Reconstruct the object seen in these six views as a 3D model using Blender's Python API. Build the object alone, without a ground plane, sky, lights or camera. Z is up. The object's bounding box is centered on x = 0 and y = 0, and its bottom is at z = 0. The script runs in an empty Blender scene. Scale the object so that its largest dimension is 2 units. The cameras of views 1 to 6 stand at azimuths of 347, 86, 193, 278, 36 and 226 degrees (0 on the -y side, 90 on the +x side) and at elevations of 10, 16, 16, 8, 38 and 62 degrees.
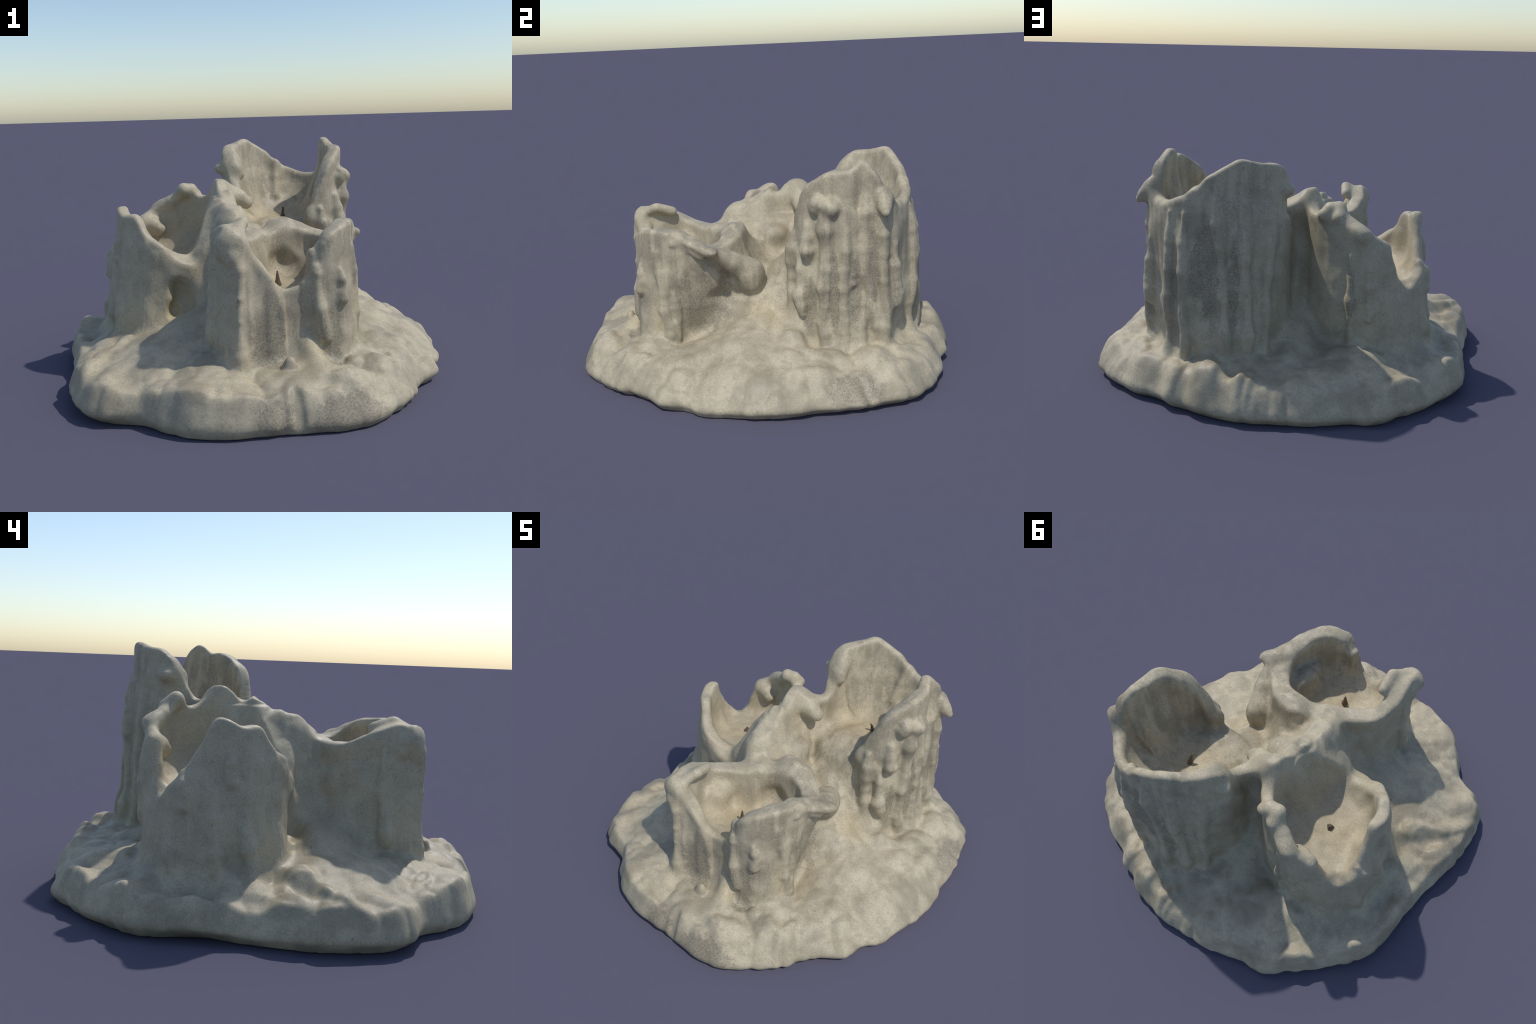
"""Cluster of three burnt-down candles, melted into one wax puddle.

The whole body is one signed-distance field, put together from a puddle, three
fluted candle walls (each a curtain swept along a hand-placed rim curve), floors of
the burnt-out cups, drips, bags and lips of run wax.  The field is meshed once, so
nothing shows a seam, and then its faces are separated into named parts.
"""
import bpy, math, time
import numpy as np

H = 0.0068                                 # mesh resolution in metres
T0 = time.time()
F32 = np.float32

# ------------------------------------------------------------------ noise helpers
def lattice(seed, n=32):
    return np.random.default_rng(seed).random((n, n, n)).astype(F32) * 2 - 1


LAT = [lattice(s) for s in range(11, 17)]


def noise(x, y, z, scale, which=0):
    """Smooth value noise in -1..1 on a wrapped random lattice."""
    L = LAT[which]
    n = L.shape[0]
    out = []
    for c in (x, y, z):
        c = np.asarray(c, F32) * F32(scale) + F32(7.31)
        i = np.floor(c).astype(np.int32)
        f = c - i
        out.append((i % n, (i + 1) % n, f * f * f * (f * (f * 6 - 15) + 10)))
    (x0, x1, fx), (y0, y1, fy), (z0, z1, fz) = out
    a = L[x0, y0, z0] * (1 - fx) + L[x1, y0, z0] * fx
    b = L[x0, y1, z0] * (1 - fx) + L[x1, y1, z0] * fx
    c = L[x0, y0, z1] * (1 - fx) + L[x1, y0, z1] * fx
    d = L[x0, y1, z1] * (1 - fx) + L[x1, y1, z1] * fx
    a = a * (1 - fy) + b * fy
    c = c * (1 - fy) + d * fy
    return a * (1 - fz) + c * fz


def lobes(x, y, size, seed):
    """Overlapping run-out lobes: domes round scattered points, creased where they meet; about -0.5..0.5."""
    wx = x + noise(x, y, x * 0 + 1, .7 / size, seed % 6) * size * .35
    wy = y + noise(x, y, x * 0 + 9, .7 / size, (seed + 1) % 6) * size * .35
    rnd = np.random.default_rng(seed).random((64, 64, 3))
    i, j = np.floor(wx / size).astype(int), np.floor(wy / size).astype(int)
    best = np.full(np.shape(wx), -9.0)
    for a in (-1, 0, 1):
        for b in (-1, 0, 1):
            q = rnd[(i + a) % 64, (j + b) % 64]
            d2 = (wx / size - i - a - q[..., 0]) ** 2 + (wy / size - j - b - q[..., 1]) ** 2
            best = np.maximum(best, q[..., 2] * .9 - d2)
    return np.clip(best, -.6, .9) * .7


def smin(a, b, k):
    h = np.maximum(k - np.abs(a - b), 0) / k
    return np.minimum(a, b) - h * h * (k * 0.25)


def smax(a, b, k):
    return -smin(-a, -b, k)


def smooth01(t):
    t = np.clip(t, 0, 1)
    return t * t * (3 - 2 * t)


# ------------------------------------------------------------------ primitives
class Blob:
    """Ellipsoid, turned about z by `turn` and then tipped about its own y by `tip` (degrees)."""

    def __init__(self, c, r, turn=0, tip=0, k=0.05):
        self.c, self.r, self.k = np.array(c, F32), np.array(r, F32), k
        t, p = math.radians(turn), math.radians(tip)
        rz = np.array([[math.cos(t), math.sin(t), 0], [-math.sin(t), math.cos(t), 0], [0, 0, 1]])
        ry = np.array([[math.cos(p), 0, -math.sin(p)], [0, 1, 0], [math.sin(p), 0, math.cos(p)]])
        self.m = (ry @ rz).astype(F32)
        R = max(r) + 0.06
        self.box = [(v - R, v + R) for v in c]

    def d(self, x, y, z):
        px, py, pz = x - self.c[0], y - self.c[1], z - self.c[2]
        q = [(self.m[i, 0] * px + self.m[i, 1] * py + self.m[i, 2] * pz) for i in range(3)]
        k0 = np.sqrt(sum((q[i] / self.r[i]) ** 2 for i in range(3))) + 1e-6
        k1 = np.sqrt(sum((q[i] / self.r[i] ** 2) ** 2 for i in range(3))) + 1e-6
        return k0 * (k0 - 1) / k1


class Run:
    """A run of wax: a chain of points (x, y, z, radius)."""

    def __init__(self, pts, k=0.03):
        self.p, self.k = np.array(pts, F32), k
        lo = (self.p[:, :3] - self.p[:, 3:]).min(0) - 0.06
        hi = (self.p[:, :3] + self.p[:, 3:]).max(0) + 0.06
        self.box = list(zip(lo, hi))

    def d(self, x, y, z):
        best = None
        for a, b in zip(self.p[:-1], self.p[1:]):
            ab = b[:3] - a[:3]
            L = float(ab @ ab) + 1e-9
            t = np.clip(((x - a[0]) * ab[0] + (y - a[1]) * ab[1] + (z - a[2]) * ab[2]) / L, 0, 1)
            e = np.sqrt((x - a[0] - t * ab[0]) ** 2 + (y - a[1] - t * ab[1]) ** 2 + (z - a[2] - t * ab[2]) ** 2)
            e = e - (a[3] + (b[3] - a[3]) * t)
            best = e if best is None else smin(best, e, F32(0.012))
        return best


def spline(P, n):
    """Catmull-Rom through the rows of P, n samples, evenly spread."""
    P = np.asarray(P, float)
    Q = np.vstack([2 * P[0] - P[1], P, 2 * P[-1] - P[-2]])
    t = np.linspace(0, len(P) - 1 - 1e-6, n * 6)
    i = t.astype(int)
    f = (t - i)[:, None]
    a, b, c, d = Q[i], Q[i + 1], Q[i + 2], Q[i + 3]
    S = 0.5 * (2 * b + (c - a) * f + (2 * a - 5 * b + 4 * c - d) * f ** 2 + (3 * b - a - 3 * c + d) * f ** 3)
    s = np.r_[0, np.cumsum(np.hypot(*np.diff(S[:, :2], axis=0).T))]
    u = np.linspace(0, s[-1], n)
    return np.stack([np.interp(u, s, S[:, j]) for j in range(S.shape[1])], 1), s[-1]


class Curtain:
    """Candle wall along a rim curve.

    Control rows: x, y, top, half thickness at the rim, half thickness at the foot,
    outward lean (how much further out the foot stands than the rim).
    `flute` is the depth of the vertical runs on the outside.
    """

    def __init__(self, rows, flute=0.012, k=0.05, seed=0, foot=0.15, n=130, centre=None, inner=0.0, rim=0.82):
        self.inner = inner                     # how much the wall thickens towards the cup, going down
        S, self.length = spline(rows, n)
        S[:, 3] *= rim
        self.S, self.k, self.flute, self.seed, self.foot = S.astype(F32), k, flute, seed, foot
        T = np.gradient(S[:, :2], axis=0)
        T /= np.linalg.norm(T, axis=1)[:, None] + 1e-9
        self.T = T.astype(F32)
        N = np.stack([T[:, 1], -T[:, 0]], 1)
        c = np.array(centre if centre is not None else S[:, :2].mean(0))
        flip = np.sign(((S[:, :2] - c) * N).sum(1).sum())
        self.N = (N * flip).astype(F32)                       # points out of the cup
        self.slope = (np.gradient(S[:, 2]) / (self.length / (n - 1))).astype(F32)
        self.c = c
        R = max(0.16, inner + float(S[:, 3:5].max()) + float(np.abs(S[:, 5]).max()) + 0.06)
        lo, hi = S[:, :2].min(0) - R, S[:, :2].max(0) + R
        self.box = [(lo[0], hi[0]), (lo[1], hi[1]), (0.02, S[:, 2].max() + 0.08)]

    def d(self, x, y, z):
        shape = np.broadcast(x, y, z).shape
        x, y, z = (np.broadcast_to(v, shape).ravel() for v in (x, y, z))
        out = np.empty(x.shape, F32)
        S, N, T = self.S, self.N, self.T
        step = 60000
        for s in range(0, len(x), step):
            X, Y, Z = x[s:s + step], y[s:s + step], z[s:s + step]
            # lean: move the query point instead of the curve, with the lean of the nearest rim point
            d2 = (X[:, None] - S[None, :, 0]) ** 2 + (Y[:, None] - S[None, :, 1]) ** 2
            i = d2.argmin(1)
            down = np.clip((S[i, 2] - Z) / np.maximum(S[i, 2] - self.foot, 0.1), 0, 1.1)
            lean = S[i, 5] * down ** 2.2
            px, py = X - S[i, 0] - N[i, 0] * lean, Y - S[i, 1] - N[i, 1] * lean
            off = px * N[i, 0] + py * N[i, 1]
            along = px * T[i, 0] + py * T[i, 1]
            end = ((i == 0) & (along < 0)) | ((i == len(S) - 1) & (along > 0))
            q = np.where(end, np.hypot(off, along), np.abs(off))
            half = S[i, 3] + (S[i, 4] - S[i, 3]) * down
            half = half + np.where(off < 0, self.inner * smooth01((S[i, 2] - Z - .10) / .28) * smooth01(np.minimum(i, len(S) - i) / 30 - .2), 0)
            run = (i * (self.length / (len(S) - 1)) + np.where(end, 0, along)).astype(F32)
            top = S[i, 2] + np.where(end, 0, along) * S_clip(self.slope[i])
            if self.flute:
                f = noise(run, Z * 0.10, run * 0, 15, self.seed) * 0.7 + noise(run, Z * 0.12, run * 0 + 3, 34, self.seed + 1) * 0.45
                half = half + np.where(off > 0, f * self.flute * smooth01(down * 6), 0)
            qz = (Z - top) / np.sqrt(1 + np.minimum(self.slope[i] ** 2, 9))
            out[s:s + step] = smax(q - half, qz, F32(0.024))
        return out.reshape(shape)


def S_clip(v):
    return np.clip(v, -2.5, 2.5)


class Floor:
    """Solid fill of a burnt-out cup up to a dished floor: centre, radii, level, dish depth, tilt per metre in x and y."""

    def __init__(self, c, r, level, dish=0.05, tilt=(0, 0), turn=0, k=0.06, spout=(0, 0)):
        self.spout = spout                     # side on which the cup ran over: no raised edge there
        self.c, self.r, self.level, self.dish, self.tilt, self.k = c, r, level, dish, tilt, k
        self.t = math.radians(turn)
        R = max(r) + 0.08
        self.box = [(c[0] - R, c[0] + R), (c[1] - R, c[1] + R), (0.0, level + dish + 0.2)]

    def d(self, x, y, z):
        px, py = x - F32(self.c[0]), y - F32(self.c[1])
        a, b = math.cos(self.t), math.sin(self.t)
        u, v = (a * px + b * py) / self.r[0], (a * py - b * px) / self.r[1]
        s = np.sqrt(u * u + v * v)
        q = (s - 1) * min(self.r)
        away = (px * self.spout[0] + py * self.spout[1]) / (np.hypot(px, py) + .03)
        dish = self.dish * (1 - smooth01(away * 1.4))
        top = self.level + dish * np.minimum(s, 1.2) ** 3 + px * self.tilt[0] + py * self.tilt[1]
        return smax(q, (z - top) * 0.9, F32(0.04)).astype(F32)


class Slope:
    """Heap of run wax: chain of crest points (x, y, top, half width, bank); sides fall off like a bank."""

    def __init__(self, pts, k=0.08):
        self.p, self.k = np.array(pts, F32), k
        R = (self.p[:, 3] + self.p[:, 2] / self.p[:, 4]).max() + 0.04
        lo, hi = self.p[:, :2].min(0) - R, self.p[:, :2].max(0) + R
        self.box = [(lo[0], hi[0]), (lo[1], hi[1]), (-0.03, self.p[:, 2].max() + 0.08)]

    def d(self, x, y, z):
        best = None
        for a, b in zip(self.p[:-1], self.p[1:]):
            ab = b[:2] - a[:2]
            L = float(ab @ ab) + 1e-9
            t = np.clip(((x - a[0]) * ab[0] + (y - a[1]) * ab[1]) / L, 0, 1)
            e = np.sqrt((x - a[0] - t * ab[0]) ** 2 + (y - a[1] - t * ab[1]) ** 2)
            w = a[3] + (b[3] - a[3]) * t
            top = a[2] + (b[2] - a[2]) * t
            s = np.maximum(e - w * 0.35, 0)
            fall = np.sqrt(s * s + (0.35 * w) ** 2) - 0.35 * w
            bank = a[4] + (b[4] - a[4]) * t
            v = (z - (top - bank * fall)) / np.sqrt(1 + bank ** 2)
            best = v if best is None else smin(best, v, F32(0.05))
        R = puddle.by_angle(np.arctan2(y, x), puddle.r) + 0.0 * z
        return smax(best, (np.hypot(x, y) - R).astype(F32), F32(0.05))


class Puddle:
    """The spread pool: foot radius and overhang by angle, steep rounded edge, a top that climbs inwards, lumps."""

    def __init__(self, rim, lumps, k=0.05):
        self.a, self.r, self.over, self.soft = np.array(rim, float).T
        self.k, self.lumps = k, lumps
        self.box = [(-1.1, 1.1), (-1.1, 1.1), (-0.03, 0.50)]

    def by_angle(self, th, col):
        t = np.degrees(th) % 360
        n = len(self.a)
        j = (np.searchsorted(self.a, t, side='right') - 1) % n
        f = ((t - self.a[j]) % 360) / ((self.a[(j + 1) % n] - self.a[j]) % 360)
        p0, p1, p2, p3 = (col[(j + q) % n] for q in (-1, 0, 1, 2))
        return 0.5 * (2 * p1 + (p2 - p0) * f + (2 * p0 - 5 * p1 + 4 * p2 - p3) * f ** 2 + (3 * p1 - p0 - 3 * p2 + p3) * f ** 3)

    def shape(self, x, y):
        th, r = np.arctan2(y, x), np.hypot(x, y)
        cx, cy = np.cos(th), np.sin(th)
        R = self.by_angle(th, self.r) + noise(cx, cy, cx * 0, 7, 2) * .008 + np.abs(noise(cx, cy, cx * 0 + 4, 15, 5)) * .014 - .006
        over, soft = self.by_angle(th, self.over) + .023 + .008 * cx, self.by_angle(th, self.soft)
        e = np.maximum(R + over - r, 0)                # distance in from the edge
        face = .03 + e * (.105 / soft)                 # steep face up to the lip ...
        deck = .135 + e * np.clip(.32 - 1.4 * soft, .1, .25)       # ... then a gently rising deck
        h = smin(smin(face, deck, .025), .20, .04) + 0.04 * smooth01((0.6 - r) / 0.6)
        folds = noise(cx, cy, r * 0.8, 11, 3) * .010 * np.exp(-((e - .09) / .1) ** 2)
        wob = noise(x, y, x * 0, 6.5, 0) * 0.014 + lobes(x, y, .15, 5) * .050 + lobes(x, y, .075, 6) * .020
        h = h + folds + wob * smooth01(e / 0.06)
        for (cx, cy, rx, ry, turn, dh) in self.lumps:
            t = math.radians(turn)
            u = ((x - cx) * math.cos(t) + (y - cy) * math.sin(t)) / rx
            v = ((y - cy) * math.cos(t) - (x - cx) * math.sin(t)) / ry
            h = h + .78 * dh * np.exp(-(u * u + v * v) ** 2.2)
        return h, R, r, over

    def d(self, x, y, z):
        if x.ndim == 3:
            got = self.shape(x[..., 0].astype(F32) + 0 * y[..., 0], y[..., 0] + 0 * x[..., 0])
            h, R, r, over = (v[..., None].astype(F32) for v in got)
        else:
            h, R, r, over = self.shape(x, y)
        t = np.clip(z / F32(.09), 0, 1)
        side = r - R - over * (t * (2 - t))
        return smax(side, (z - h) * F32(0.85), F32(0.03)).astype(F32)


# ------------------------------------------------------------------ the object's parts
# angle, foot radius, overhang, softness of the shoulder
PUDDLE_RIM = [(0, .88, .05, .12), (10, .88, .05, .12), (20, .91, .045, .11), (30, .965, .04, .10), (38, 1.01, .035, .09), (46, 1.015, .035, .08),
              (55, .995, .03, .08), (63, .95, .04, .07), (72, .955, .035, .06), (80, .96, .03, .06), (90, .955, .03, .07), (100, .945, .025, .07),
              (110, .94, .025, .06), (117, .955, .025, .06), (124, .985, .015, .06), (131, .965, .025, .06), (140, .955, .03, .05), (150, .955, .04, .05),
              (158, .95, .045, .05), (165, .89, .065, .05), (172, .85, .08, .05), (180, .85, .065, .05), (190, .875, .055, .05), (200, .925, .06, .05),
              (208, .955, .075, .05), (214, .98, .07, .05), (220, .965, .065, .05), (228, .925, .04, .04), (236, .955, .03, .04), (244, .985, .01, .04),
              (250, .98, .01, .045), (258, .97, .01, .05), (264, .955, .005, .055), (272, .965, .005, .06), (280, .99, .0, .065), (286, .99, .005, .075),
              (293, .955, .015, .09), (300, .91, .02, .10), (308, .875, .03, .11), (318, .865, .03, .12), (324, .885, .03, .12), (330, .86, .03, .13),
              (337, .87, .03, .13), (345, .865, .04, .13), (352, .87, .045, .12)]
# x, y, rx, ry, turn, height
LUMPS = [(.48, .09, .11, .09, 0, .12), (.62, .09, .10, .09, 0, .055), (.67, -.28, .10, .09, 0, -.06), (-.78, .18, .07, .14, 0, -.025), (.50, -.68, .09, .07, 40, .02),
         (-.68, -.225, .08, .05, 225, .045), (-.80, -.36, .12, .035, 235, .035), (-.755, -.24, .07, .05, 225, -.045),
         (-.55, -.53, .08, .07, 0, .01), (-.50, -.70, .14, .03, -20, .02), (-.30, -.76, .10, .04, 0, .015),
         (-.027, -.748, .03, .025, 0, .05), (.15, -.85, .05, .045, 0, .02), (.25, -.84, .085, .06, 30, .02), (.37, -.73, .07, .05, 20, .02), (.44, -.80, .09, .07, 40, .015), (.46, -.64, .08, .06, 30, -.03), (.27, -.70, .035, .03, 0, .03),
         (.50, -.66, .10, .07, 40, .02), (.56, -.335, .05, .04, 0, .02), (.70, -.28, .07, .05, 40, .02), (.68, .25, .09, .06, 70, .025),
         (.70, .45, .08, .06, 90, .03), (.62, .66, .08, .05, 120, .03), (.38, .88, .05, .10, 0, .03), (.20, .90, .05, .09, -10, .03),
         (.02, .93, .04, .09, -10, .04), (.11, .90, .04, .08, 0, -.02), (.29, .88, .03, .09, 0, -.02), (-.72, .55, .15, .10, 140, -.02),
         (-.85, .42, .07, .05, 140, .03), (-.87, -.06, .06, .08, 0, -.03), (-.05, -.95, .025, .06, 0, -.04)]
puddle = Puddle(PUDDLE_RIM, LUMPS)

# rows: x, y, top, half thickness at rim, half thickness at foot, lean
TALL_WALL = Curtain([
    (-.06, .26, .86, .035, .035, 0), (-.005, .355, .85, .035, .035, 0), (-.005, .44, .97, .045, .04, -.015), (-.012, .505, 1.065, .042, .045, -.02), (.04, .59, 1.09, .04, .05, .0),
    (.12, .665, 1.11, .035, .058, .025), (.23, .705, 1.045, .03, .056, .005), (.33, .715, .965, .03, .05, -.005), (.415, .69, .915, .03, .043, -.02),
    (.50, .625, .885, .032, .04, -.045), (.55, .575, .93, .032, .04, -.03), (.55, .52, 1.04, .032, .04, 0), (.525, .46, 1.105, .026, .05, .01),
    (.54, .39, 1.065, .036, .045, .01), (.535, .32, 1.06, .04, .045, .005), (.505, .26, 1.03, .038, .045, .0), (.455, .21, .985, .04, .05, .01),
    (.40, .18, .88, .042, .05, .01), (.35, .178, .76, .042, .045, 0), (.30, .185, .63, .035, .04, 0), (.25, .20, .55, .03, .04, 0)], seed=0, centre=(.26, .43), flute=.010, inner=.075)

SHORT_WALL = Curtain([
    (-.12, .245, .885, .035, .04, 0), (-.17, .33, .825, .035, .04, .0), (-.235, .395, .835, .028, .05, -.02), (-.34, .435, .80, .03, .05, -.02),
    (-.43, .45, .77, .03, .05, -.02), (-.515, .415, .72, .03, .05, -.01), (-.55, .395, .64, .03, .055, .0), (-.58, .38, .55, .03, .06, .02),
    (-.625, .34, .495, .03, .06, .04), (-.66, .28, .57, .03, .055, .025), (-.65, .20, .70, .03, .055, .02), (-.63, .13, .81, .03, .055, .025),
    (-.615, .04, .785, .035, .058, .03), (-.565, -.025, .785, .035, .06, .06), (-.52, -.07, .70, .035, .06, .05), (-.46, -.09, .63, .035, .055, .03),
    (-.39, -.115, .565, .035, .05, .0), (-.32, -.11, .555, .04, .05, -.03), (-.26, -.085, .665, .05, .05, -.03), (-.205, -.02, .79, .06, .06, -.01)],
    seed=2, centre=(-.40, .17), flute=.008, inner=.02)

OPEN_WALL = Curtain([
    (-.01, -.64, .24, .025, .03, .0), (-.022, -.64, .40, .028, .035, .0), (-.045, -.64, .50, .03, .038, .005), (-.095, -.642, .605, .032, .04, .01), (-.16, -.642, .69, .038, .042, .01),
    (-.215, -.63, .765, .042, .06, .01), (-.235, -.575, .80, .045, .06, .015), (-.25, -.47, .75, .04, .055, .01), (-.22, -.37, .70, .04, .05, .01),
    (-.10, -.28, .69, .045, .045, 0), (.01, -.205, .70, .05, .05, 0), (.11, -.165, .715, .05, .05, 0), (.21, -.18, .70, .05, .035, -.08),
    (.295, -.25, .68, .045, .03, -.12), (.33, -.35, .715, .04, .03, -.13), (.315, -.45, .765, .036, .04, -.03), (.265, -.55, .775, .036, .06, .03),
    (.18, -.615, .745, .04, .05, .01), (.12, -.62, .675, .034, .04, -.01)], seed=1, centre=(.03, -.42), flute=.010, inner=.055, rim=1.0)

TALL = [TALL_WALL, Floor((.25, .42), (.31, .27), .665, .13, (.04, .16), k=.08, spout=(-.25, -.97)),
        Blob((-.04, .49, .955), (.055, .035, .03), k=.04), Run([(.0, .48, 1.0, .04), (.02, .445, .95, .035), (.04, .43, .92, .022)], k=.04),
        Run([(.31, .70, .96, .010), (.295, .665, .88, .012), (.28, .615, .78, .008)], k=.05),
        Blob((.36, .155, .70), (.04, .03, .045), k=.04)]
TALL_DRIPS = [
    Run([(0.590, 0.550, 0.930, 0.035), (0.620, 0.545, 0.895, 0.030), (0.645, 0.545, 0.875, 0.018)]),
    Run([(0.542, 0.275, 0.880, 0.030), (0.577, 0.262, 0.700, 0.022), (0.587, 0.250, 0.500, 0.022), (0.582, 0.240, 0.320, 0.020), (0.587, 0.250, 0.210, 0.034)]),
    Run([(0.582, 0.375, 0.780, 0.020), (0.594, 0.365, 0.600, 0.020), (0.597, 0.355, 0.400, 0.018), (0.592, 0.352, 0.280, 0.018), (0.597, 0.355, 0.210, 0.030)]),
    Run([(0.582, 0.460, 0.930, 0.026), (0.594, 0.457, 0.800, 0.022), (0.602, 0.454, 0.560, 0.024), (0.612, 0.460, 0.420, 0.026), (0.617, 0.430, 0.300, 0.022), (0.622, 0.415, 0.210, 0.032)]),
    Run([(0.607, 0.470, 0.420, 0.022), (0.607, 0.505, 0.360, 0.018), (0.602, 0.530, 0.260, 0.018)]),
    Run([(0.582, 0.540, 0.860, 0.024), (0.594, 0.545, 0.660, 0.022), (0.592, 0.550, 0.400, 0.022), (0.594, 0.550, 0.210, 0.030)]),
    Run([(0.597, 0.410, 0.600, 0.016), (0.607, 0.405, 0.530, 0.016), (0.614, 0.390, 0.515, 0.016)]),
    Run([(0.502, 0.200, 0.800, 0.026), (0.517, 0.195, 0.680, 0.030), (0.512, 0.190, 0.630, 0.014)]),
    Run([(0.460, 0.150, 0.660, 0.022), (0.475, 0.150, 0.500, 0.020), (0.490, 0.160, 0.400, 0.032), (0.495, 0.165, 0.360, 0.020)]),
    Run([(0.400, 0.125, 0.740, 0.030), (0.410, 0.120, 0.600, 0.024), (0.410, 0.115, 0.450, 0.022), (0.420, 0.115, 0.300, 0.030)]),
    Run([(0.552, 0.300, 0.930, 0.030), (0.582, 0.290, 0.870, 0.030), (0.587, 0.285, 0.845, 0.016)]),
    Run([(0.542, 0.230, 0.940, 0.024), (0.557, 0.225, 0.900, 0.026), (0.562, 0.220, 0.875, 0.014)]),
    Run([(0.577, 0.610, 0.700, 0.020), (0.587, 0.625, 0.500, 0.024), (0.592, 0.630, 0.430, 0.028), (0.587, 0.630, 0.400, 0.014)]),
    Run([(0.440, 0.742, 0.860, 0.020), (0.440, 0.757, 0.600, 0.020), (0.450, 0.730, 0.360, 0.022), (0.460, 0.740, 0.180, 0.030)]),
    Run([(0.345, 0.737, 0.860, 0.018), (0.345, 0.754, 0.600, 0.018), (0.340, 0.757, 0.220, 0.022)]),
    Run([(0.210, 0.722, 0.950, 0.020), (0.185, 0.744, 0.720, 0.020), (0.160, 0.752, 0.480, 0.022), (0.150, 0.757, 0.200, 0.026)]),
    Run([(0.100, 0.697, 0.900, 0.020), (0.075, 0.722, 0.660, 0.024), (0.060, 0.722, 0.400, 0.024), (0.055, 0.722, 0.220, 0.026)]),
    Run([(0.010, 0.585, 0.950, 0.026), (-0.010, 0.600, 0.720, 0.022), (-0.015, 0.642, 0.450, 0.024), (-0.010, 0.652, 0.220, 0.028)])]
SHORT = [SHORT_WALL, Floor((-.40, .15), (.25, .25), .53, .06, (.12, -.02), k=.08, spout=(-.75, .65)),
         Run([(-.50, .415, .69, .03), (-.455, .405, .68, .03), (-.42, .395, .65, .025), (-.42, .39, .635, .012)]),
         Run([(-.30, .43, .83, .025), (-.29, .38, .86, .028), (-.245, .39, .855, .028), (-.21, .41, .83, .022)]),
         Run([(-.42, .46, .76, .03), (-.35, .42, .80, .03), (-.29, .39, .85, .022)])]
SHORT_DRIPS = [
    Run([(-.655, .07, .68, .016), (-.667, .066, .60, .017), (-.67, .064, .565, .02)]),
    Run([(-.66, .245, .60, .02), (-.68, .235, .52, .018), (-.685, .232, .465, .021)]),
    Run([(-.705, .29, .33, .014), (-.715, .285, .27, .016), (-.72, .285, .22, .016)]),
    Run([(-.70, .12, .50, .016), (-.725, .11, .35, .02), (-.75, .10, .22, .035)]),
    Run([(-.66, .0, .45, .02), (-.69, -.02, .30, .03), (-.70, -.03, .20, .035)]),
    Run([(-.46, .50, .62, .018), (-.47, .515, .42, .018), (-.47, .52, .36, .022)]),
    Run([(-.36, .50, .66, .018), (-.365, .52, .45, .018), (-.37, .53, .25, .024)])]
OPEN = [OPEN_WALL, Blob((.245, -.38, .54), (.06, .12, .08), k=.05), Blob((-.175, -.40, .545), (.06, .08, .075), k=.05), Blob((-.235, -.65, .72), (.065, .04, .06), k=.04),
        Floor((.01, -.42), (.26, .23), .48, .07, (.02, .03), k=.06),
        Blob((.365, -.355, .71), (.115, .045, .024), turn=58, tip=20, k=.03), Blob((.42, -.285, .685), (.05, .035, .022), turn=50, tip=10, k=.025),
        Run([(.36, -.37, .69, .025), (.395, -.325, .655, .014)], k=.02), Run([(.33, -.45, .74, .022), (.355, -.46, .715, .010)], k=.02),
        Run([(-.20, -.63, .765, .024), (-.172, -.565, .79, .026), (-.185, -.48, .765, .022)], k=.025),
        Run([(.03, -.53, .41, .035), (.045, -.59, .35, .03), (.085, -.66, .25, .035), (.11, -.76, .18, .04), (.08, -.84, .15, .03)], k=.04)]
OPEN_DRIPS = [
    Run([(-.305, -.525, .72, .02), (-.315, -.535, .50, .018), (-.315, -.55, .33, .022), (-.315, -.551, .29, .018)]),
    Run([(-.315, -.605, .75, .02), (-.33, -.612, .69, .022), (-.33, -.615, .665, .012)]),
    Run([(-.245, -.705, .70, .02), (-.245, -.715, .66, .02), (-.245, -.715, .63, .012)]),
    Run([(-.215, -.70, .74, .022), (-.225, -.705, .50, .016), (-.235, -.71, .30, .016), (-.24, -.715, .20, .03)]),
    Run([(.255, -.665, .58, .02), (.265, -.67, .50, .026), (.262, -.672, .455, .022)]),
    Run([(.33, -.56, .66, .02), (.35, -.54, .45, .02), (.365, -.50, .28, .022), (.37, -.485, .20, .026)]),
    Run([(.33, -.47, .45, .016), (.345, -.46, .38, .016), (.36, -.455, .22, .018)]),
    Run([(.12, -.665, .60, .03), (.12, -.68, .55, .02), (.14, -.68, .30, .022)])]
BAGS = [Run([(.385, -.26, .665, .028), (.345, -.17, .60, .045), (.30, -.09, .53, .06)], k=.03), Blob((.295, -.085, .51), (.072, .068, .09), turn=40, k=.035),
        Blob((.235, -.14, .335), (.055, .075, .07), k=.03)]
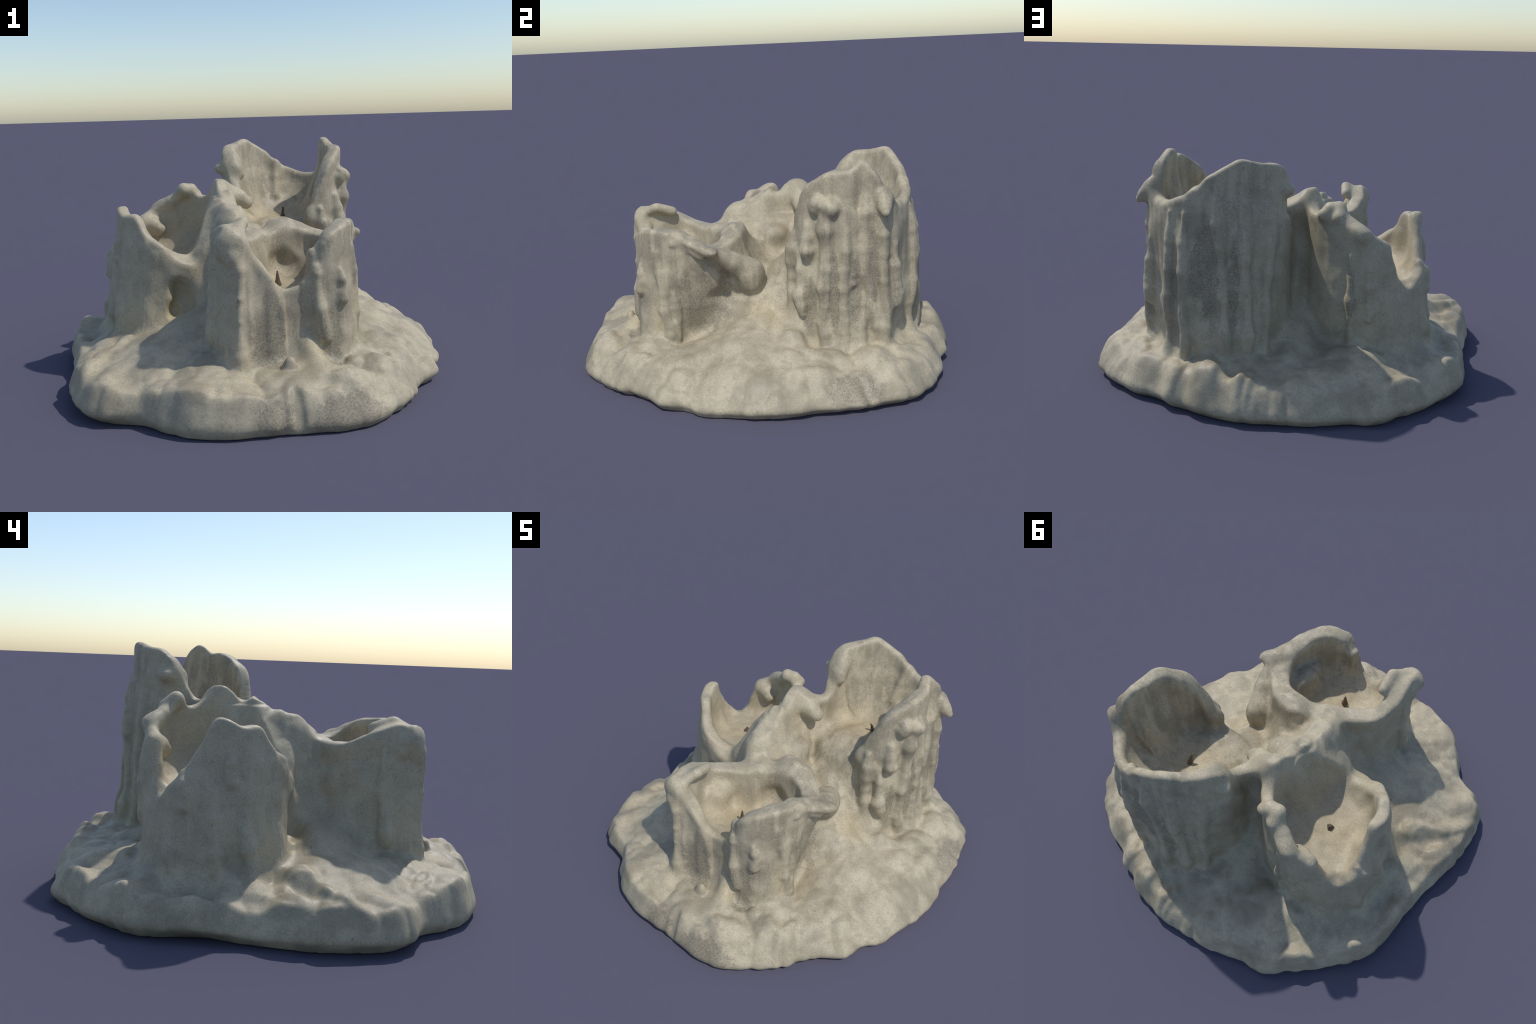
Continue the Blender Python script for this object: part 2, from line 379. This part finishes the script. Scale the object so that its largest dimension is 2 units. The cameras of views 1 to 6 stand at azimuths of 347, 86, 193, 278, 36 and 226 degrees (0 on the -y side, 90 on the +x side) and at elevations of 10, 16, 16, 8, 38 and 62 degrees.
SADDLE = [Slope([(-.115, .24, .882, .045, 6.), (-.125, .04, .82, .07, 4.), (-.115, -.10, .775, .09, 3.), (-.06, -.22, .71, .08, 3.)], k=.05),
          Slope([(-.05, .17, .66, .07, 3.), (-.01, .04, .62, .08, 2.4), (.11, -.13, .675, .09, 2.5), (.19, -.13, .65, .06, 3.)], k=.06),
          Slope([(-.165, .16, .755, .05, 2.6), (-.165, .02, .76, .05, 2.6)], k=.06),
          Slope([(-.10, .40, .32, .06, 1.2), (-.12, .56, .235, .06, .8)], k=.06),
          Run([(-.09, .235, .84, .045), (-.02, .225, .81, .045), (.02, .225, .79, .035)], k=.04), Blob((.02, .065, .65), (.04, .05, .04), k=.06),
          Slope([(-.20, -.25, .37, .10, 2.), (-.34, -.30, .33, .13, 1.1), (-.50, -.34, .265, .14, .7)], k=.08)]
FLOW = [Slope([(.22, .36, .655, .13, 3.), (.2, .26, .62, .2, 2.5), (.19, .16, .545, .2, 2.), (.215, .07, .45, .2, 1.8), (.33, -.05, .34, .12, 1.3),
               (.5, -.12, .262, .14, .8), (.70, -.12, .145, .14, .6)], k=.06)]
CUTS = [Blob((.345, -.19, .415), (.065, .11, .045)), Blob((.085, -.30, .555), (.075, .09, .07)), Blob((-.385, -.16, .40), (.045, .06, .09), tip=-15), Blob((-.42, -.14, .33), (.03, .05, .04))]

def snap(run, prims, sink=.30):
    """Lay a drip on the wall: move its points sideways until their centres sit just under the skin."""
    def d(p):
        one = [np.array([v], F32) for v in p]
        return min(float(q.d(*one)[0]) for q in prims)
    for row in run.p:
        p = row[:3].astype(float)
        for _ in range(6):
            v = d(p)
            g = np.array([d(p + (.008, 0, 0)) - d(p - (.008, 0, 0)), d(p + (0, .008, 0)) - d(p - (0, .008, 0)), 0]) / .016
            if np.linalg.norm(g) < .2:
                break
            p = p - g / np.linalg.norm(g) * np.clip(v + sink * row[3], -.03, .03)
        row[:3] = p
    lo, hi = (run.p[:, :3] - run.p[:, 3:]).min(0) - .06, (run.p[:, :3] + run.p[:, 3:]).max(0) + .06
    run.box = list(zip(lo, hi))


DRIP_RNG = np.random.default_rng(8)
for walls, runs in ((TALL, TALL_DRIPS[1:]), (SHORT, SHORT_DRIPS), (OPEN[:2], OPEN_DRIPS)):
    for run in runs:
        run.p[:, 3] *= 1.12
        mid = (run.p[:-1] + run.p[1:]) / 2                # uneven, lumpy runs
        run.p = np.insert(run.p, np.arange(1, len(run.p)), mid, axis=0)
        run.p[:, 3] *= DRIP_RNG.uniform(.72, 1.28, len(run.p))
        run.p[:, :2] += DRIP_RNG.normal(0, .004, (len(run.p), 2))
        run.p[0, 3] *= .5
        run.k = .018
        snap(run, walls, -.30 if walls is TALL else .0)
GROUPS = [('puddle', [puddle]), ('tall', TALL), ('short', SHORT), ('open', OPEN + BAGS), ('saddle', SADDLE), ('flow', FLOW)]
PARENT = {}
for home, runs in (('tall', TALL_DRIPS), ('short', SHORT_DRIPS), ('open', OPEN_DRIPS)):
    for i, run in enumerate(runs):
        GROUPS.append((f'{home}{i}', [run]))
        PARENT[f'{home}{i}'] = home

# ------------------------------------------------------------------ field and mesh
gx = np.arange(-1.09, 1.09 + H, H, dtype=F32)
gy = np.arange(-1.09, 1.09 + H, H, dtype=F32)
gz = np.arange(-0.04, 1.20 + H, H, dtype=F32)


def span(g, lo, hi):
    a = max(0, np.searchsorted(g, lo))
    return slice(a, max(a + 1, np.searchsorted(g, hi)))


def sample(prim):
    s = tuple(span(g, *b) for g, b in zip((gx, gy, gz), prim.box))
    x, y, z = gx[s[0]][:, None, None], gy[s[1]][None, :, None], gz[s[2]][None, None, :]
    return s, prim.d(x, y, z)


field = np.full((len(gx), len(gy), len(gz)), 1.0, F32)
for _, prims in GROUPS:
    for p in prims:
        if p not in BAGS:
            s, d = sample(p)
            field[s] = smin(field[s], d, F32(p.k))
for p in CUTS:
    s, d = sample(p)
    field[s] = smax(field[s], -d, F32(0.03))
for p in BAGS:                                     # the bags hang over the hollow
    s, d = sample(p)
    field[s] = smin(field[s], d, F32(p.k))
# unevenness everywhere near the skin
near = np.nonzero(np.abs(field) < 0.05)
px, py, pz = gx[near[0]], gy[near[1]], gz[near[2]]
field[near] += noise(px, py, pz, 9, 3) * F32(.008) + noise(px, py, pz * .6, 22, 4) * F32(.0025) - np.abs(noise(px, py, pz, 13, 5)) * F32(.003)
# stand flat on the ground
field = np.maximum(field, -gz[None, None, :])
print('field', round(time.time() - T0, 1))


def surface_nets(F):
    inside = F < 0
    n = F.shape
    c = np.stack([inside[i:n[0] - 1 + i, j:n[1] - 1 + j, k:n[2] - 1 + k] for i in (0, 1) for j in (0, 1) for k in (0, 1)])
    tot = c.sum(0)
    cells = np.nonzero((tot > 0) & (tot < 8))
    idx = np.full(tot.shape, -1, np.int64)
    idx[cells] = np.arange(len(cells[0]))
    ci = np.stack(cells, 1)
    acc = np.zeros((len(ci), 3), np.float64)
    cnt = np.zeros(len(ci))
    corners = [(i, j, k) for i in (0, 1) for j in (0, 1) for k in (0, 1)]
    val = {o: F[ci[:, 0] + o[0], ci[:, 1] + o[1], ci[:, 2] + o[2]] for o in corners}
    for o in corners:
        for ax in range(3):
            if o[ax] == 0:
                q = list(o)
                q[ax] = 1
                a, b = val[o], val[tuple(q)]
                m = (a < 0) != (b < 0)
                t = np.where(m, a / np.where(m, a - b, 1), 0)
                pt = np.array(o, float)[None].repeat(len(ci), 0)
                pt[:, ax] += t
                acc[m] += pt[m]
                cnt[m] += 1
    v = ci + acc / cnt[:, None]
    quads = []
    for ax in range(3):
        u, w = (ax + 1) % 3, (ax + 2) % 3
        a = inside[tuple(slice(1, -1) if q != ax else slice(0, -1) for q in range(3))]
        b = inside[tuple(slice(1, -1) if q != ax else slice(1, None) for q in range(3))]
        e = np.stack(np.nonzero(a != b), 1)
        sgn = a[tuple(e.T)]
        base = e.copy()
        base[:, u] += 1
        base[:, w] += 1
        def cell(du, dw):
            q = base.copy()
            q[:, u] -= du
            q[:, w] -= dw
            return idx[tuple(q.T)]
        Q = np.stack([cell(1, 1), cell(0, 1), cell(0, 0), cell(1, 0)], 1)
        Q[~sgn] = Q[~sgn][:, ::-1]
        quads.append(Q)
    return v, np.vstack(quads)


V, Q = surface_nets(field)
V = np.array([gx[0], gy[0], gz[0]]) + V * H


def relax(V, Q, n, w):
    e = np.vstack([Q[:, [0, 1]], Q[:, [1, 2]], Q[:, [2, 3]], Q[:, [3, 0]]])
    for _ in range(n):
        s = np.zeros_like(V)
        c = np.zeros(len(V))
        for a, b in ((0, 1), (1, 0)):
            for ax in range(3):
                s[:, ax] += np.bincount(e[:, a], V[e[:, b], ax], len(V))
            c += np.bincount(e[:, a], minlength=len(V))
        V = V + w * (s / c[:, None] - V)
    return V


V = relax(V, Q, 2, .4)
# keep only the largest connected piece (grid crumbs would float)
lab = np.arange(len(V))
while True:
    m = lab[Q].min(1)
    new = lab.copy()
    np.minimum.at(new, Q.ravel(), np.repeat(m, 4))
    new = new[new]
    if (new == lab).all():
        break
    lab = new
big = np.bincount(lab).argmax()
keep = lab == big
remap = np.cumsum(keep) - 1
Q = remap[Q[keep[Q[:, 0]]]]
V = V[keep]
V[:, 2] -= V[:, 2].min()
print('mesh', len(V), len(Q), V.min(0), V.max(0), round(time.time() - T0, 1))

# ------------------------------------------------------------------ material
class Nodes:
    """Small helper to write a shader as expressions."""

    def __init__(self, m):
        m.use_nodes = True
        self.t = m.node_tree
        self.bsdf = self.t.nodes['Principled BSDF']
        self.co = self.t.nodes.new('ShaderNodeTexCoord').outputs['Object']

    def put(self, sock, v):
        if isinstance(v, bpy.types.NodeSocket):
            self.t.links.new(v, sock)
        else:
            sock.default_value = v

    def node(self, kind, **inputs):
        n = self.t.nodes.new(kind)
        for k, v in inputs.items():
            self.put(n.inputs[k.replace('_', ' ')], v)
        return n

    def stretch(self, sx, sy, sz, off=(0, 0, 0)):
        n = self.node('ShaderNodeMapping', Vector=self.co, Scale=(sx, sy, sz), Location=off)
        return n.outputs[0]

    def noise(self, scale, detail=2.0, rough=.5, co=None):
        n = self.node('ShaderNodeTexNoise', Vector=co or self.co, Scale=scale, Detail=detail, Roughness=rough)
        return n.outputs['Fac']

    def ramp(self, fac, lo, hi, a=0.0, b=1.0):
        n = self.node('ShaderNodeMapRange', Value=fac)
        n.interpolation_type = 'SMOOTHSTEP'
        for k, v in (('From Min', lo), ('From Max', hi), ('To Min', a), ('To Max', b)):
            self.put(n.inputs[k], v)
        return n.outputs[0]

    def math(self, op, a, b):
        n = self.t.nodes.new('ShaderNodeMath')
        n.operation = op
        self.put(n.inputs[0], a)
        self.put(n.inputs[1], b)
        return n.outputs[0]

    def mix(self, fac, a, b, blend='MIX'):
        n = self.t.nodes.new('ShaderNodeMix')
        n.data_type, n.blend_type = 'RGBA', blend
        for sock, v in zip((n.inputs[0], n.inputs[6], n.inputs[7]), (fac, a, b)):
            self.put(sock, (*v, 1) if isinstance(v, tuple) else v)
        return n.outputs[2]

    def near(self, c, r, edge=.5):
        """1 inside a soft ellipsoid patch at c with radii r, 0 outside."""
        m = self.node('ShaderNodeMapping', Vector=self.co, Scale=tuple(1 / v for v in r), Location=tuple(-a / b for a, b in zip(c, r)))
        l = self.t.nodes.new('ShaderNodeVectorMath')
        l.operation = 'LENGTH'
        self.t.links.new(m.outputs[0], l.inputs[0])
        return self.ramp(l.outputs['Value'], 1.0, 1.0 - edge)


CREAM, BEIGE, GREY, TAN = (.450, .390, .274), (.315, .272, .189), (.212, .184, .135), (.46, .373, .222)
# patches where the skin is worn to bare grey grain: centre, radii
BARE = [((-.09, -.70, .34), (.11, .07, .24)), ((.20, -.70, .30), (.09, .07, .17)), ((.17, -.95, .06), (.20, .14, .12)),
        ((-.14, -.95, .08), (.10, .10, .11)), ((.86, .35, .10), (.12, .17, .08)), ((.30, -.32, .42), (.14, .20, .24)),
        ((.58, .305, .48), (.07, .035, .24)), ((.58, .41, .46), (.07, .035, .26)), ((.58, .50, .60), (.07, .035, .26)), ((.58, .58, .50), (.08, .04, .28)), ((.50, .20, .42), (.06, .05, .18)), ((.25, .74, .60), (.09, .06, .26)), ((.12, .74, .55), (.03, .06, .26)),
        ((-.37, .53, .50), (.05, .06, .22)), ((-.25, -.75, .50), (.05, .06, .25))]
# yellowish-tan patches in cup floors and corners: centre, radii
YELLOW = [((.02, -.42, .50), (.22, .18, .10)), ((.22, .40, .70), (.28, .26, .12)), ((-.42, .15, .50), (.22, .22, .12)), ((-.40, -.16, .30), (.14, .10, .16)),
          ((.10, -.70, .24), (.10, .10, .10)), ((.40, .0, .34), (.16, .16, .10)), ((.33, -.56, .35), (.05, .05, .22)), ((-.64, -.10, .30), (.10, .08, .20))]


def wax_material():
    m = bpy.data.materials.new('grainy_wax')
    n = Nodes(m)
    cloud = n.ramp(n.noise(6.5, 4, .5), .34, .62)
    blot = n.ramp(n.noise(16, 3, .6), .46, .62)
    col = n.mix(cloud, BEIGE, CREAM)
    col = n.mix(n.math('MULTIPLY', blot, .30), col, tuple(v * .80 for v in BEIGE))
    # vertical streaks left by the runs, on the standing walls only
    axes = n.node('ShaderNodeSeparateXYZ', Vector=n.co).outputs
    z = axes['Z']
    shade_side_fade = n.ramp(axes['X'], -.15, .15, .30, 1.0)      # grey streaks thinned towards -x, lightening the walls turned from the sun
    streak = n.ramp(n.noise(1, 3, .55, n.stretch(24, 24, 1.6)), .47, .64)
    streak = n.math('MULTIPLY', streak, n.ramp(z, .24, .36))
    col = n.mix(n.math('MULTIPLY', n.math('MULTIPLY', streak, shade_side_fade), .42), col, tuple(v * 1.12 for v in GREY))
    pale = n.ramp(n.noise(1, 2, .5, n.stretch(17, 17, 1.3, (3, 5, 1))), .54, .66)
    col = n.mix(n.math('MULTIPLY', pale, n.math('MULTIPLY', n.ramp(z, .24, .36), .75)), col, CREAM)
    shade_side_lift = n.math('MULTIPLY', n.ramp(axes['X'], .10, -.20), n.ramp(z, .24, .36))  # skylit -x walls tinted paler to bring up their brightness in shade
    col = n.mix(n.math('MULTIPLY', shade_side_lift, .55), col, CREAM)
    ragged = n.ramp(n.noise(18, 4, .6), .38, .58)
    bare = None
    for group, tint, amount in ((YELLOW, TAN, .55), (BARE, GREY, .62)):
        mask = None
        for c, r in group:
            p = n.near(c, r, .5 if tint is GREY else .9)
            mask = p if mask is None else n.math('MAXIMUM', mask, p)
        if tint is GREY:
            mask = bare = n.ramp(n.math('ADD', mask, n.math('MULTIPLY', n.math('SUBTRACT', ragged, .5), .7)), .12, .85)
        col = n.mix(n.math('MULTIPLY', mask, amount), col, tint)
    # grain and pores
    grain = n.ramp(n.noise(150, 2, .6), .34, .66)
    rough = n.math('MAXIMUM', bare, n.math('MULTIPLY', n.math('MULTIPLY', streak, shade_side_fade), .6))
    fine = n.mix(grain, (.91, .91, .91), (1.09, 1.09, 1.09))
    coarse = n.mix(grain, (.76, .76, .75), (1.26, 1.26, 1.25))
    col = n.mix(1.0, col, n.mix(rough, fine, coarse), 'MULTIPLY')
    fleck = n.math('MULTIPLY', n.ramp(n.noise(75, 2, .5), .66, .72), n.ramp(n.noise(9, 2, .5), .42, .62))
    col = n.mix(n.math('MULTIPLY', fleck, .55), col, (.11, .10, .085))
    n.put(n.bsdf.inputs['Base Color'], col)
    n.put(n.bsdf.inputs['Roughness'], n.ramp(cloud, 0, 1, .52, .66))
    n.put(n.bsdf.inputs['Specular IOR Level'], .5)
    bump = n.node('ShaderNodeBump', Strength=.18, Distance=.004, Height=n.math('ADD', n.math('MULTIPLY', n.noise(120, 3, .6), .5), n.noise(40, 3, .5)))
    n.put(n.bsdf.inputs['Normal'], bump.outputs[0])
    return m


def wick_material():
    m = bpy.data.materials.new('charred_wick')
    m.use_nodes = True
    b = m.node_tree.nodes['Principled BSDF']
    b.inputs['Base Color'].default_value = (.12, .09, .06, 1)
    b.inputs['Roughness'].default_value = .9
    return m


WAX, WICK = wax_material(), wick_material()

# ------------------------------------------------------------------ separate into parts
whole = bpy.data.meshes.new('whole')
whole.from_pydata(V.tolist(), [], Q.tolist())
whole.update()
nrm = np.empty(len(V) * 3, F32)
whole.vertex_normals.foreach_get('vector', nrm)
nrm = nrm.reshape(-1, 3)
bpy.data.meshes.remove(whole)

fc = V[Q].mean(1).astype(F32)
dist = np.full((len(GROUPS), len(Q)), 9.0, F32)
for gi, (_, prims) in enumerate(GROUPS):
    for p in prims:
        m = np.ones(len(Q), bool)
        for ax in range(3):
            m &= (fc[:, ax] > p.box[ax][0]) & (fc[:, ax] < p.box[ax][1])
        if m.any():
            dist[gi, m] = np.minimum(dist[gi, m], p.d(fc[m, 0], fc[m, 1], fc[m, 2]))
owner = dist.argmin(0)

root = bpy.data.objects.new('melted_candle_cluster', None)
bpy.context.scene.collection.objects.link(root)
root['label'] = 'three burnt-down grainy pale candles melted into a puddle'
root['category'] = 'candle'


def part(name, faces, parent):
    used = np.unique(Q[faces])
    mp = np.full(len(V), -1)
    mp[used] = np.arange(len(used))
    me = bpy.data.meshes.new(name)
    me.from_pydata(V[used].tolist(), [], mp[Q[faces]].tolist())
    me.polygons.foreach_set('use_smooth', np.ones(len(me.polygons), bool))
    me.update()
    me.normals_split_custom_set_from_vertices(nrm[used].tolist())
    me.materials.append(WAX)
    o = bpy.data.objects.new(name, me)
    bpy.context.scene.collection.objects.link(o)
    o.parent = parent
    return o


NAMES = {'puddle': 'wax_puddle', 'tall': 'candle', 'short': 'candle', 'open': 'candle', 'saddle': 'wax_saddle', 'flow': 'wax_flow'}
made = {}
for gi, (g, _) in enumerate(GROUPS):
    f = np.nonzero(owner == gi)[0]
    if len(f):
        made[g] = part(NAMES.get(g, 'wax_drip'), f, made[PARENT[g]] if g in PARENT else root)


def wick(pts, parent):
    """Tapered, bent stub with an irregular round section."""
    P, _ = spline(pts, 14) if False else (np.array(pts, float), 0)
    vs, fs, n = [], [], 8
    for i, (x, y, z, r) in enumerate(P):
        for j in range(n):
            a = 2 * math.pi * j / n
            rr = r * (1 + .18 * math.sin(j * 2.4 + i))
            vs.append((x + rr * math.cos(a), y + rr * math.sin(a), z))
    for i in range(len(P) - 1):
        for j in range(n):
            fs.append((i * n + j, i * n + (j + 1) % n, (i + 1) * n + (j + 1) % n, (i + 1) * n + j))
    fs.append(tuple(range((len(P) - 1) * n, len(P) * n)))
    me = bpy.data.meshes.new('wick')
    me.from_pydata(vs, [], fs)
    me.materials.append(WICK)
    o = bpy.data.objects.new('wick', me)
    bpy.context.scene.collection.objects.link(o)
    o.parent = parent
    return o


wick([(.27, .43, .60, .018), (.27, .425, .675, .013), (.268, .418, .70, .008), (.270, .41, .72, .007), (.266, .40, .735, .005)], made['tall'])
wick([(.01, -.436, .42, .020), (.01, -.436, .485, .017), (.009, -.436, .51, .010), (.009, -.436, .552, .003)], made['open'])
wick([(-.415, .165, .40, .026), (-.42, .168, .51, .020), (-.42, .17, .54, .016), (-.42, .172, .555, .006)], made['short'])
print('done', round(time.time() - T0, 1))
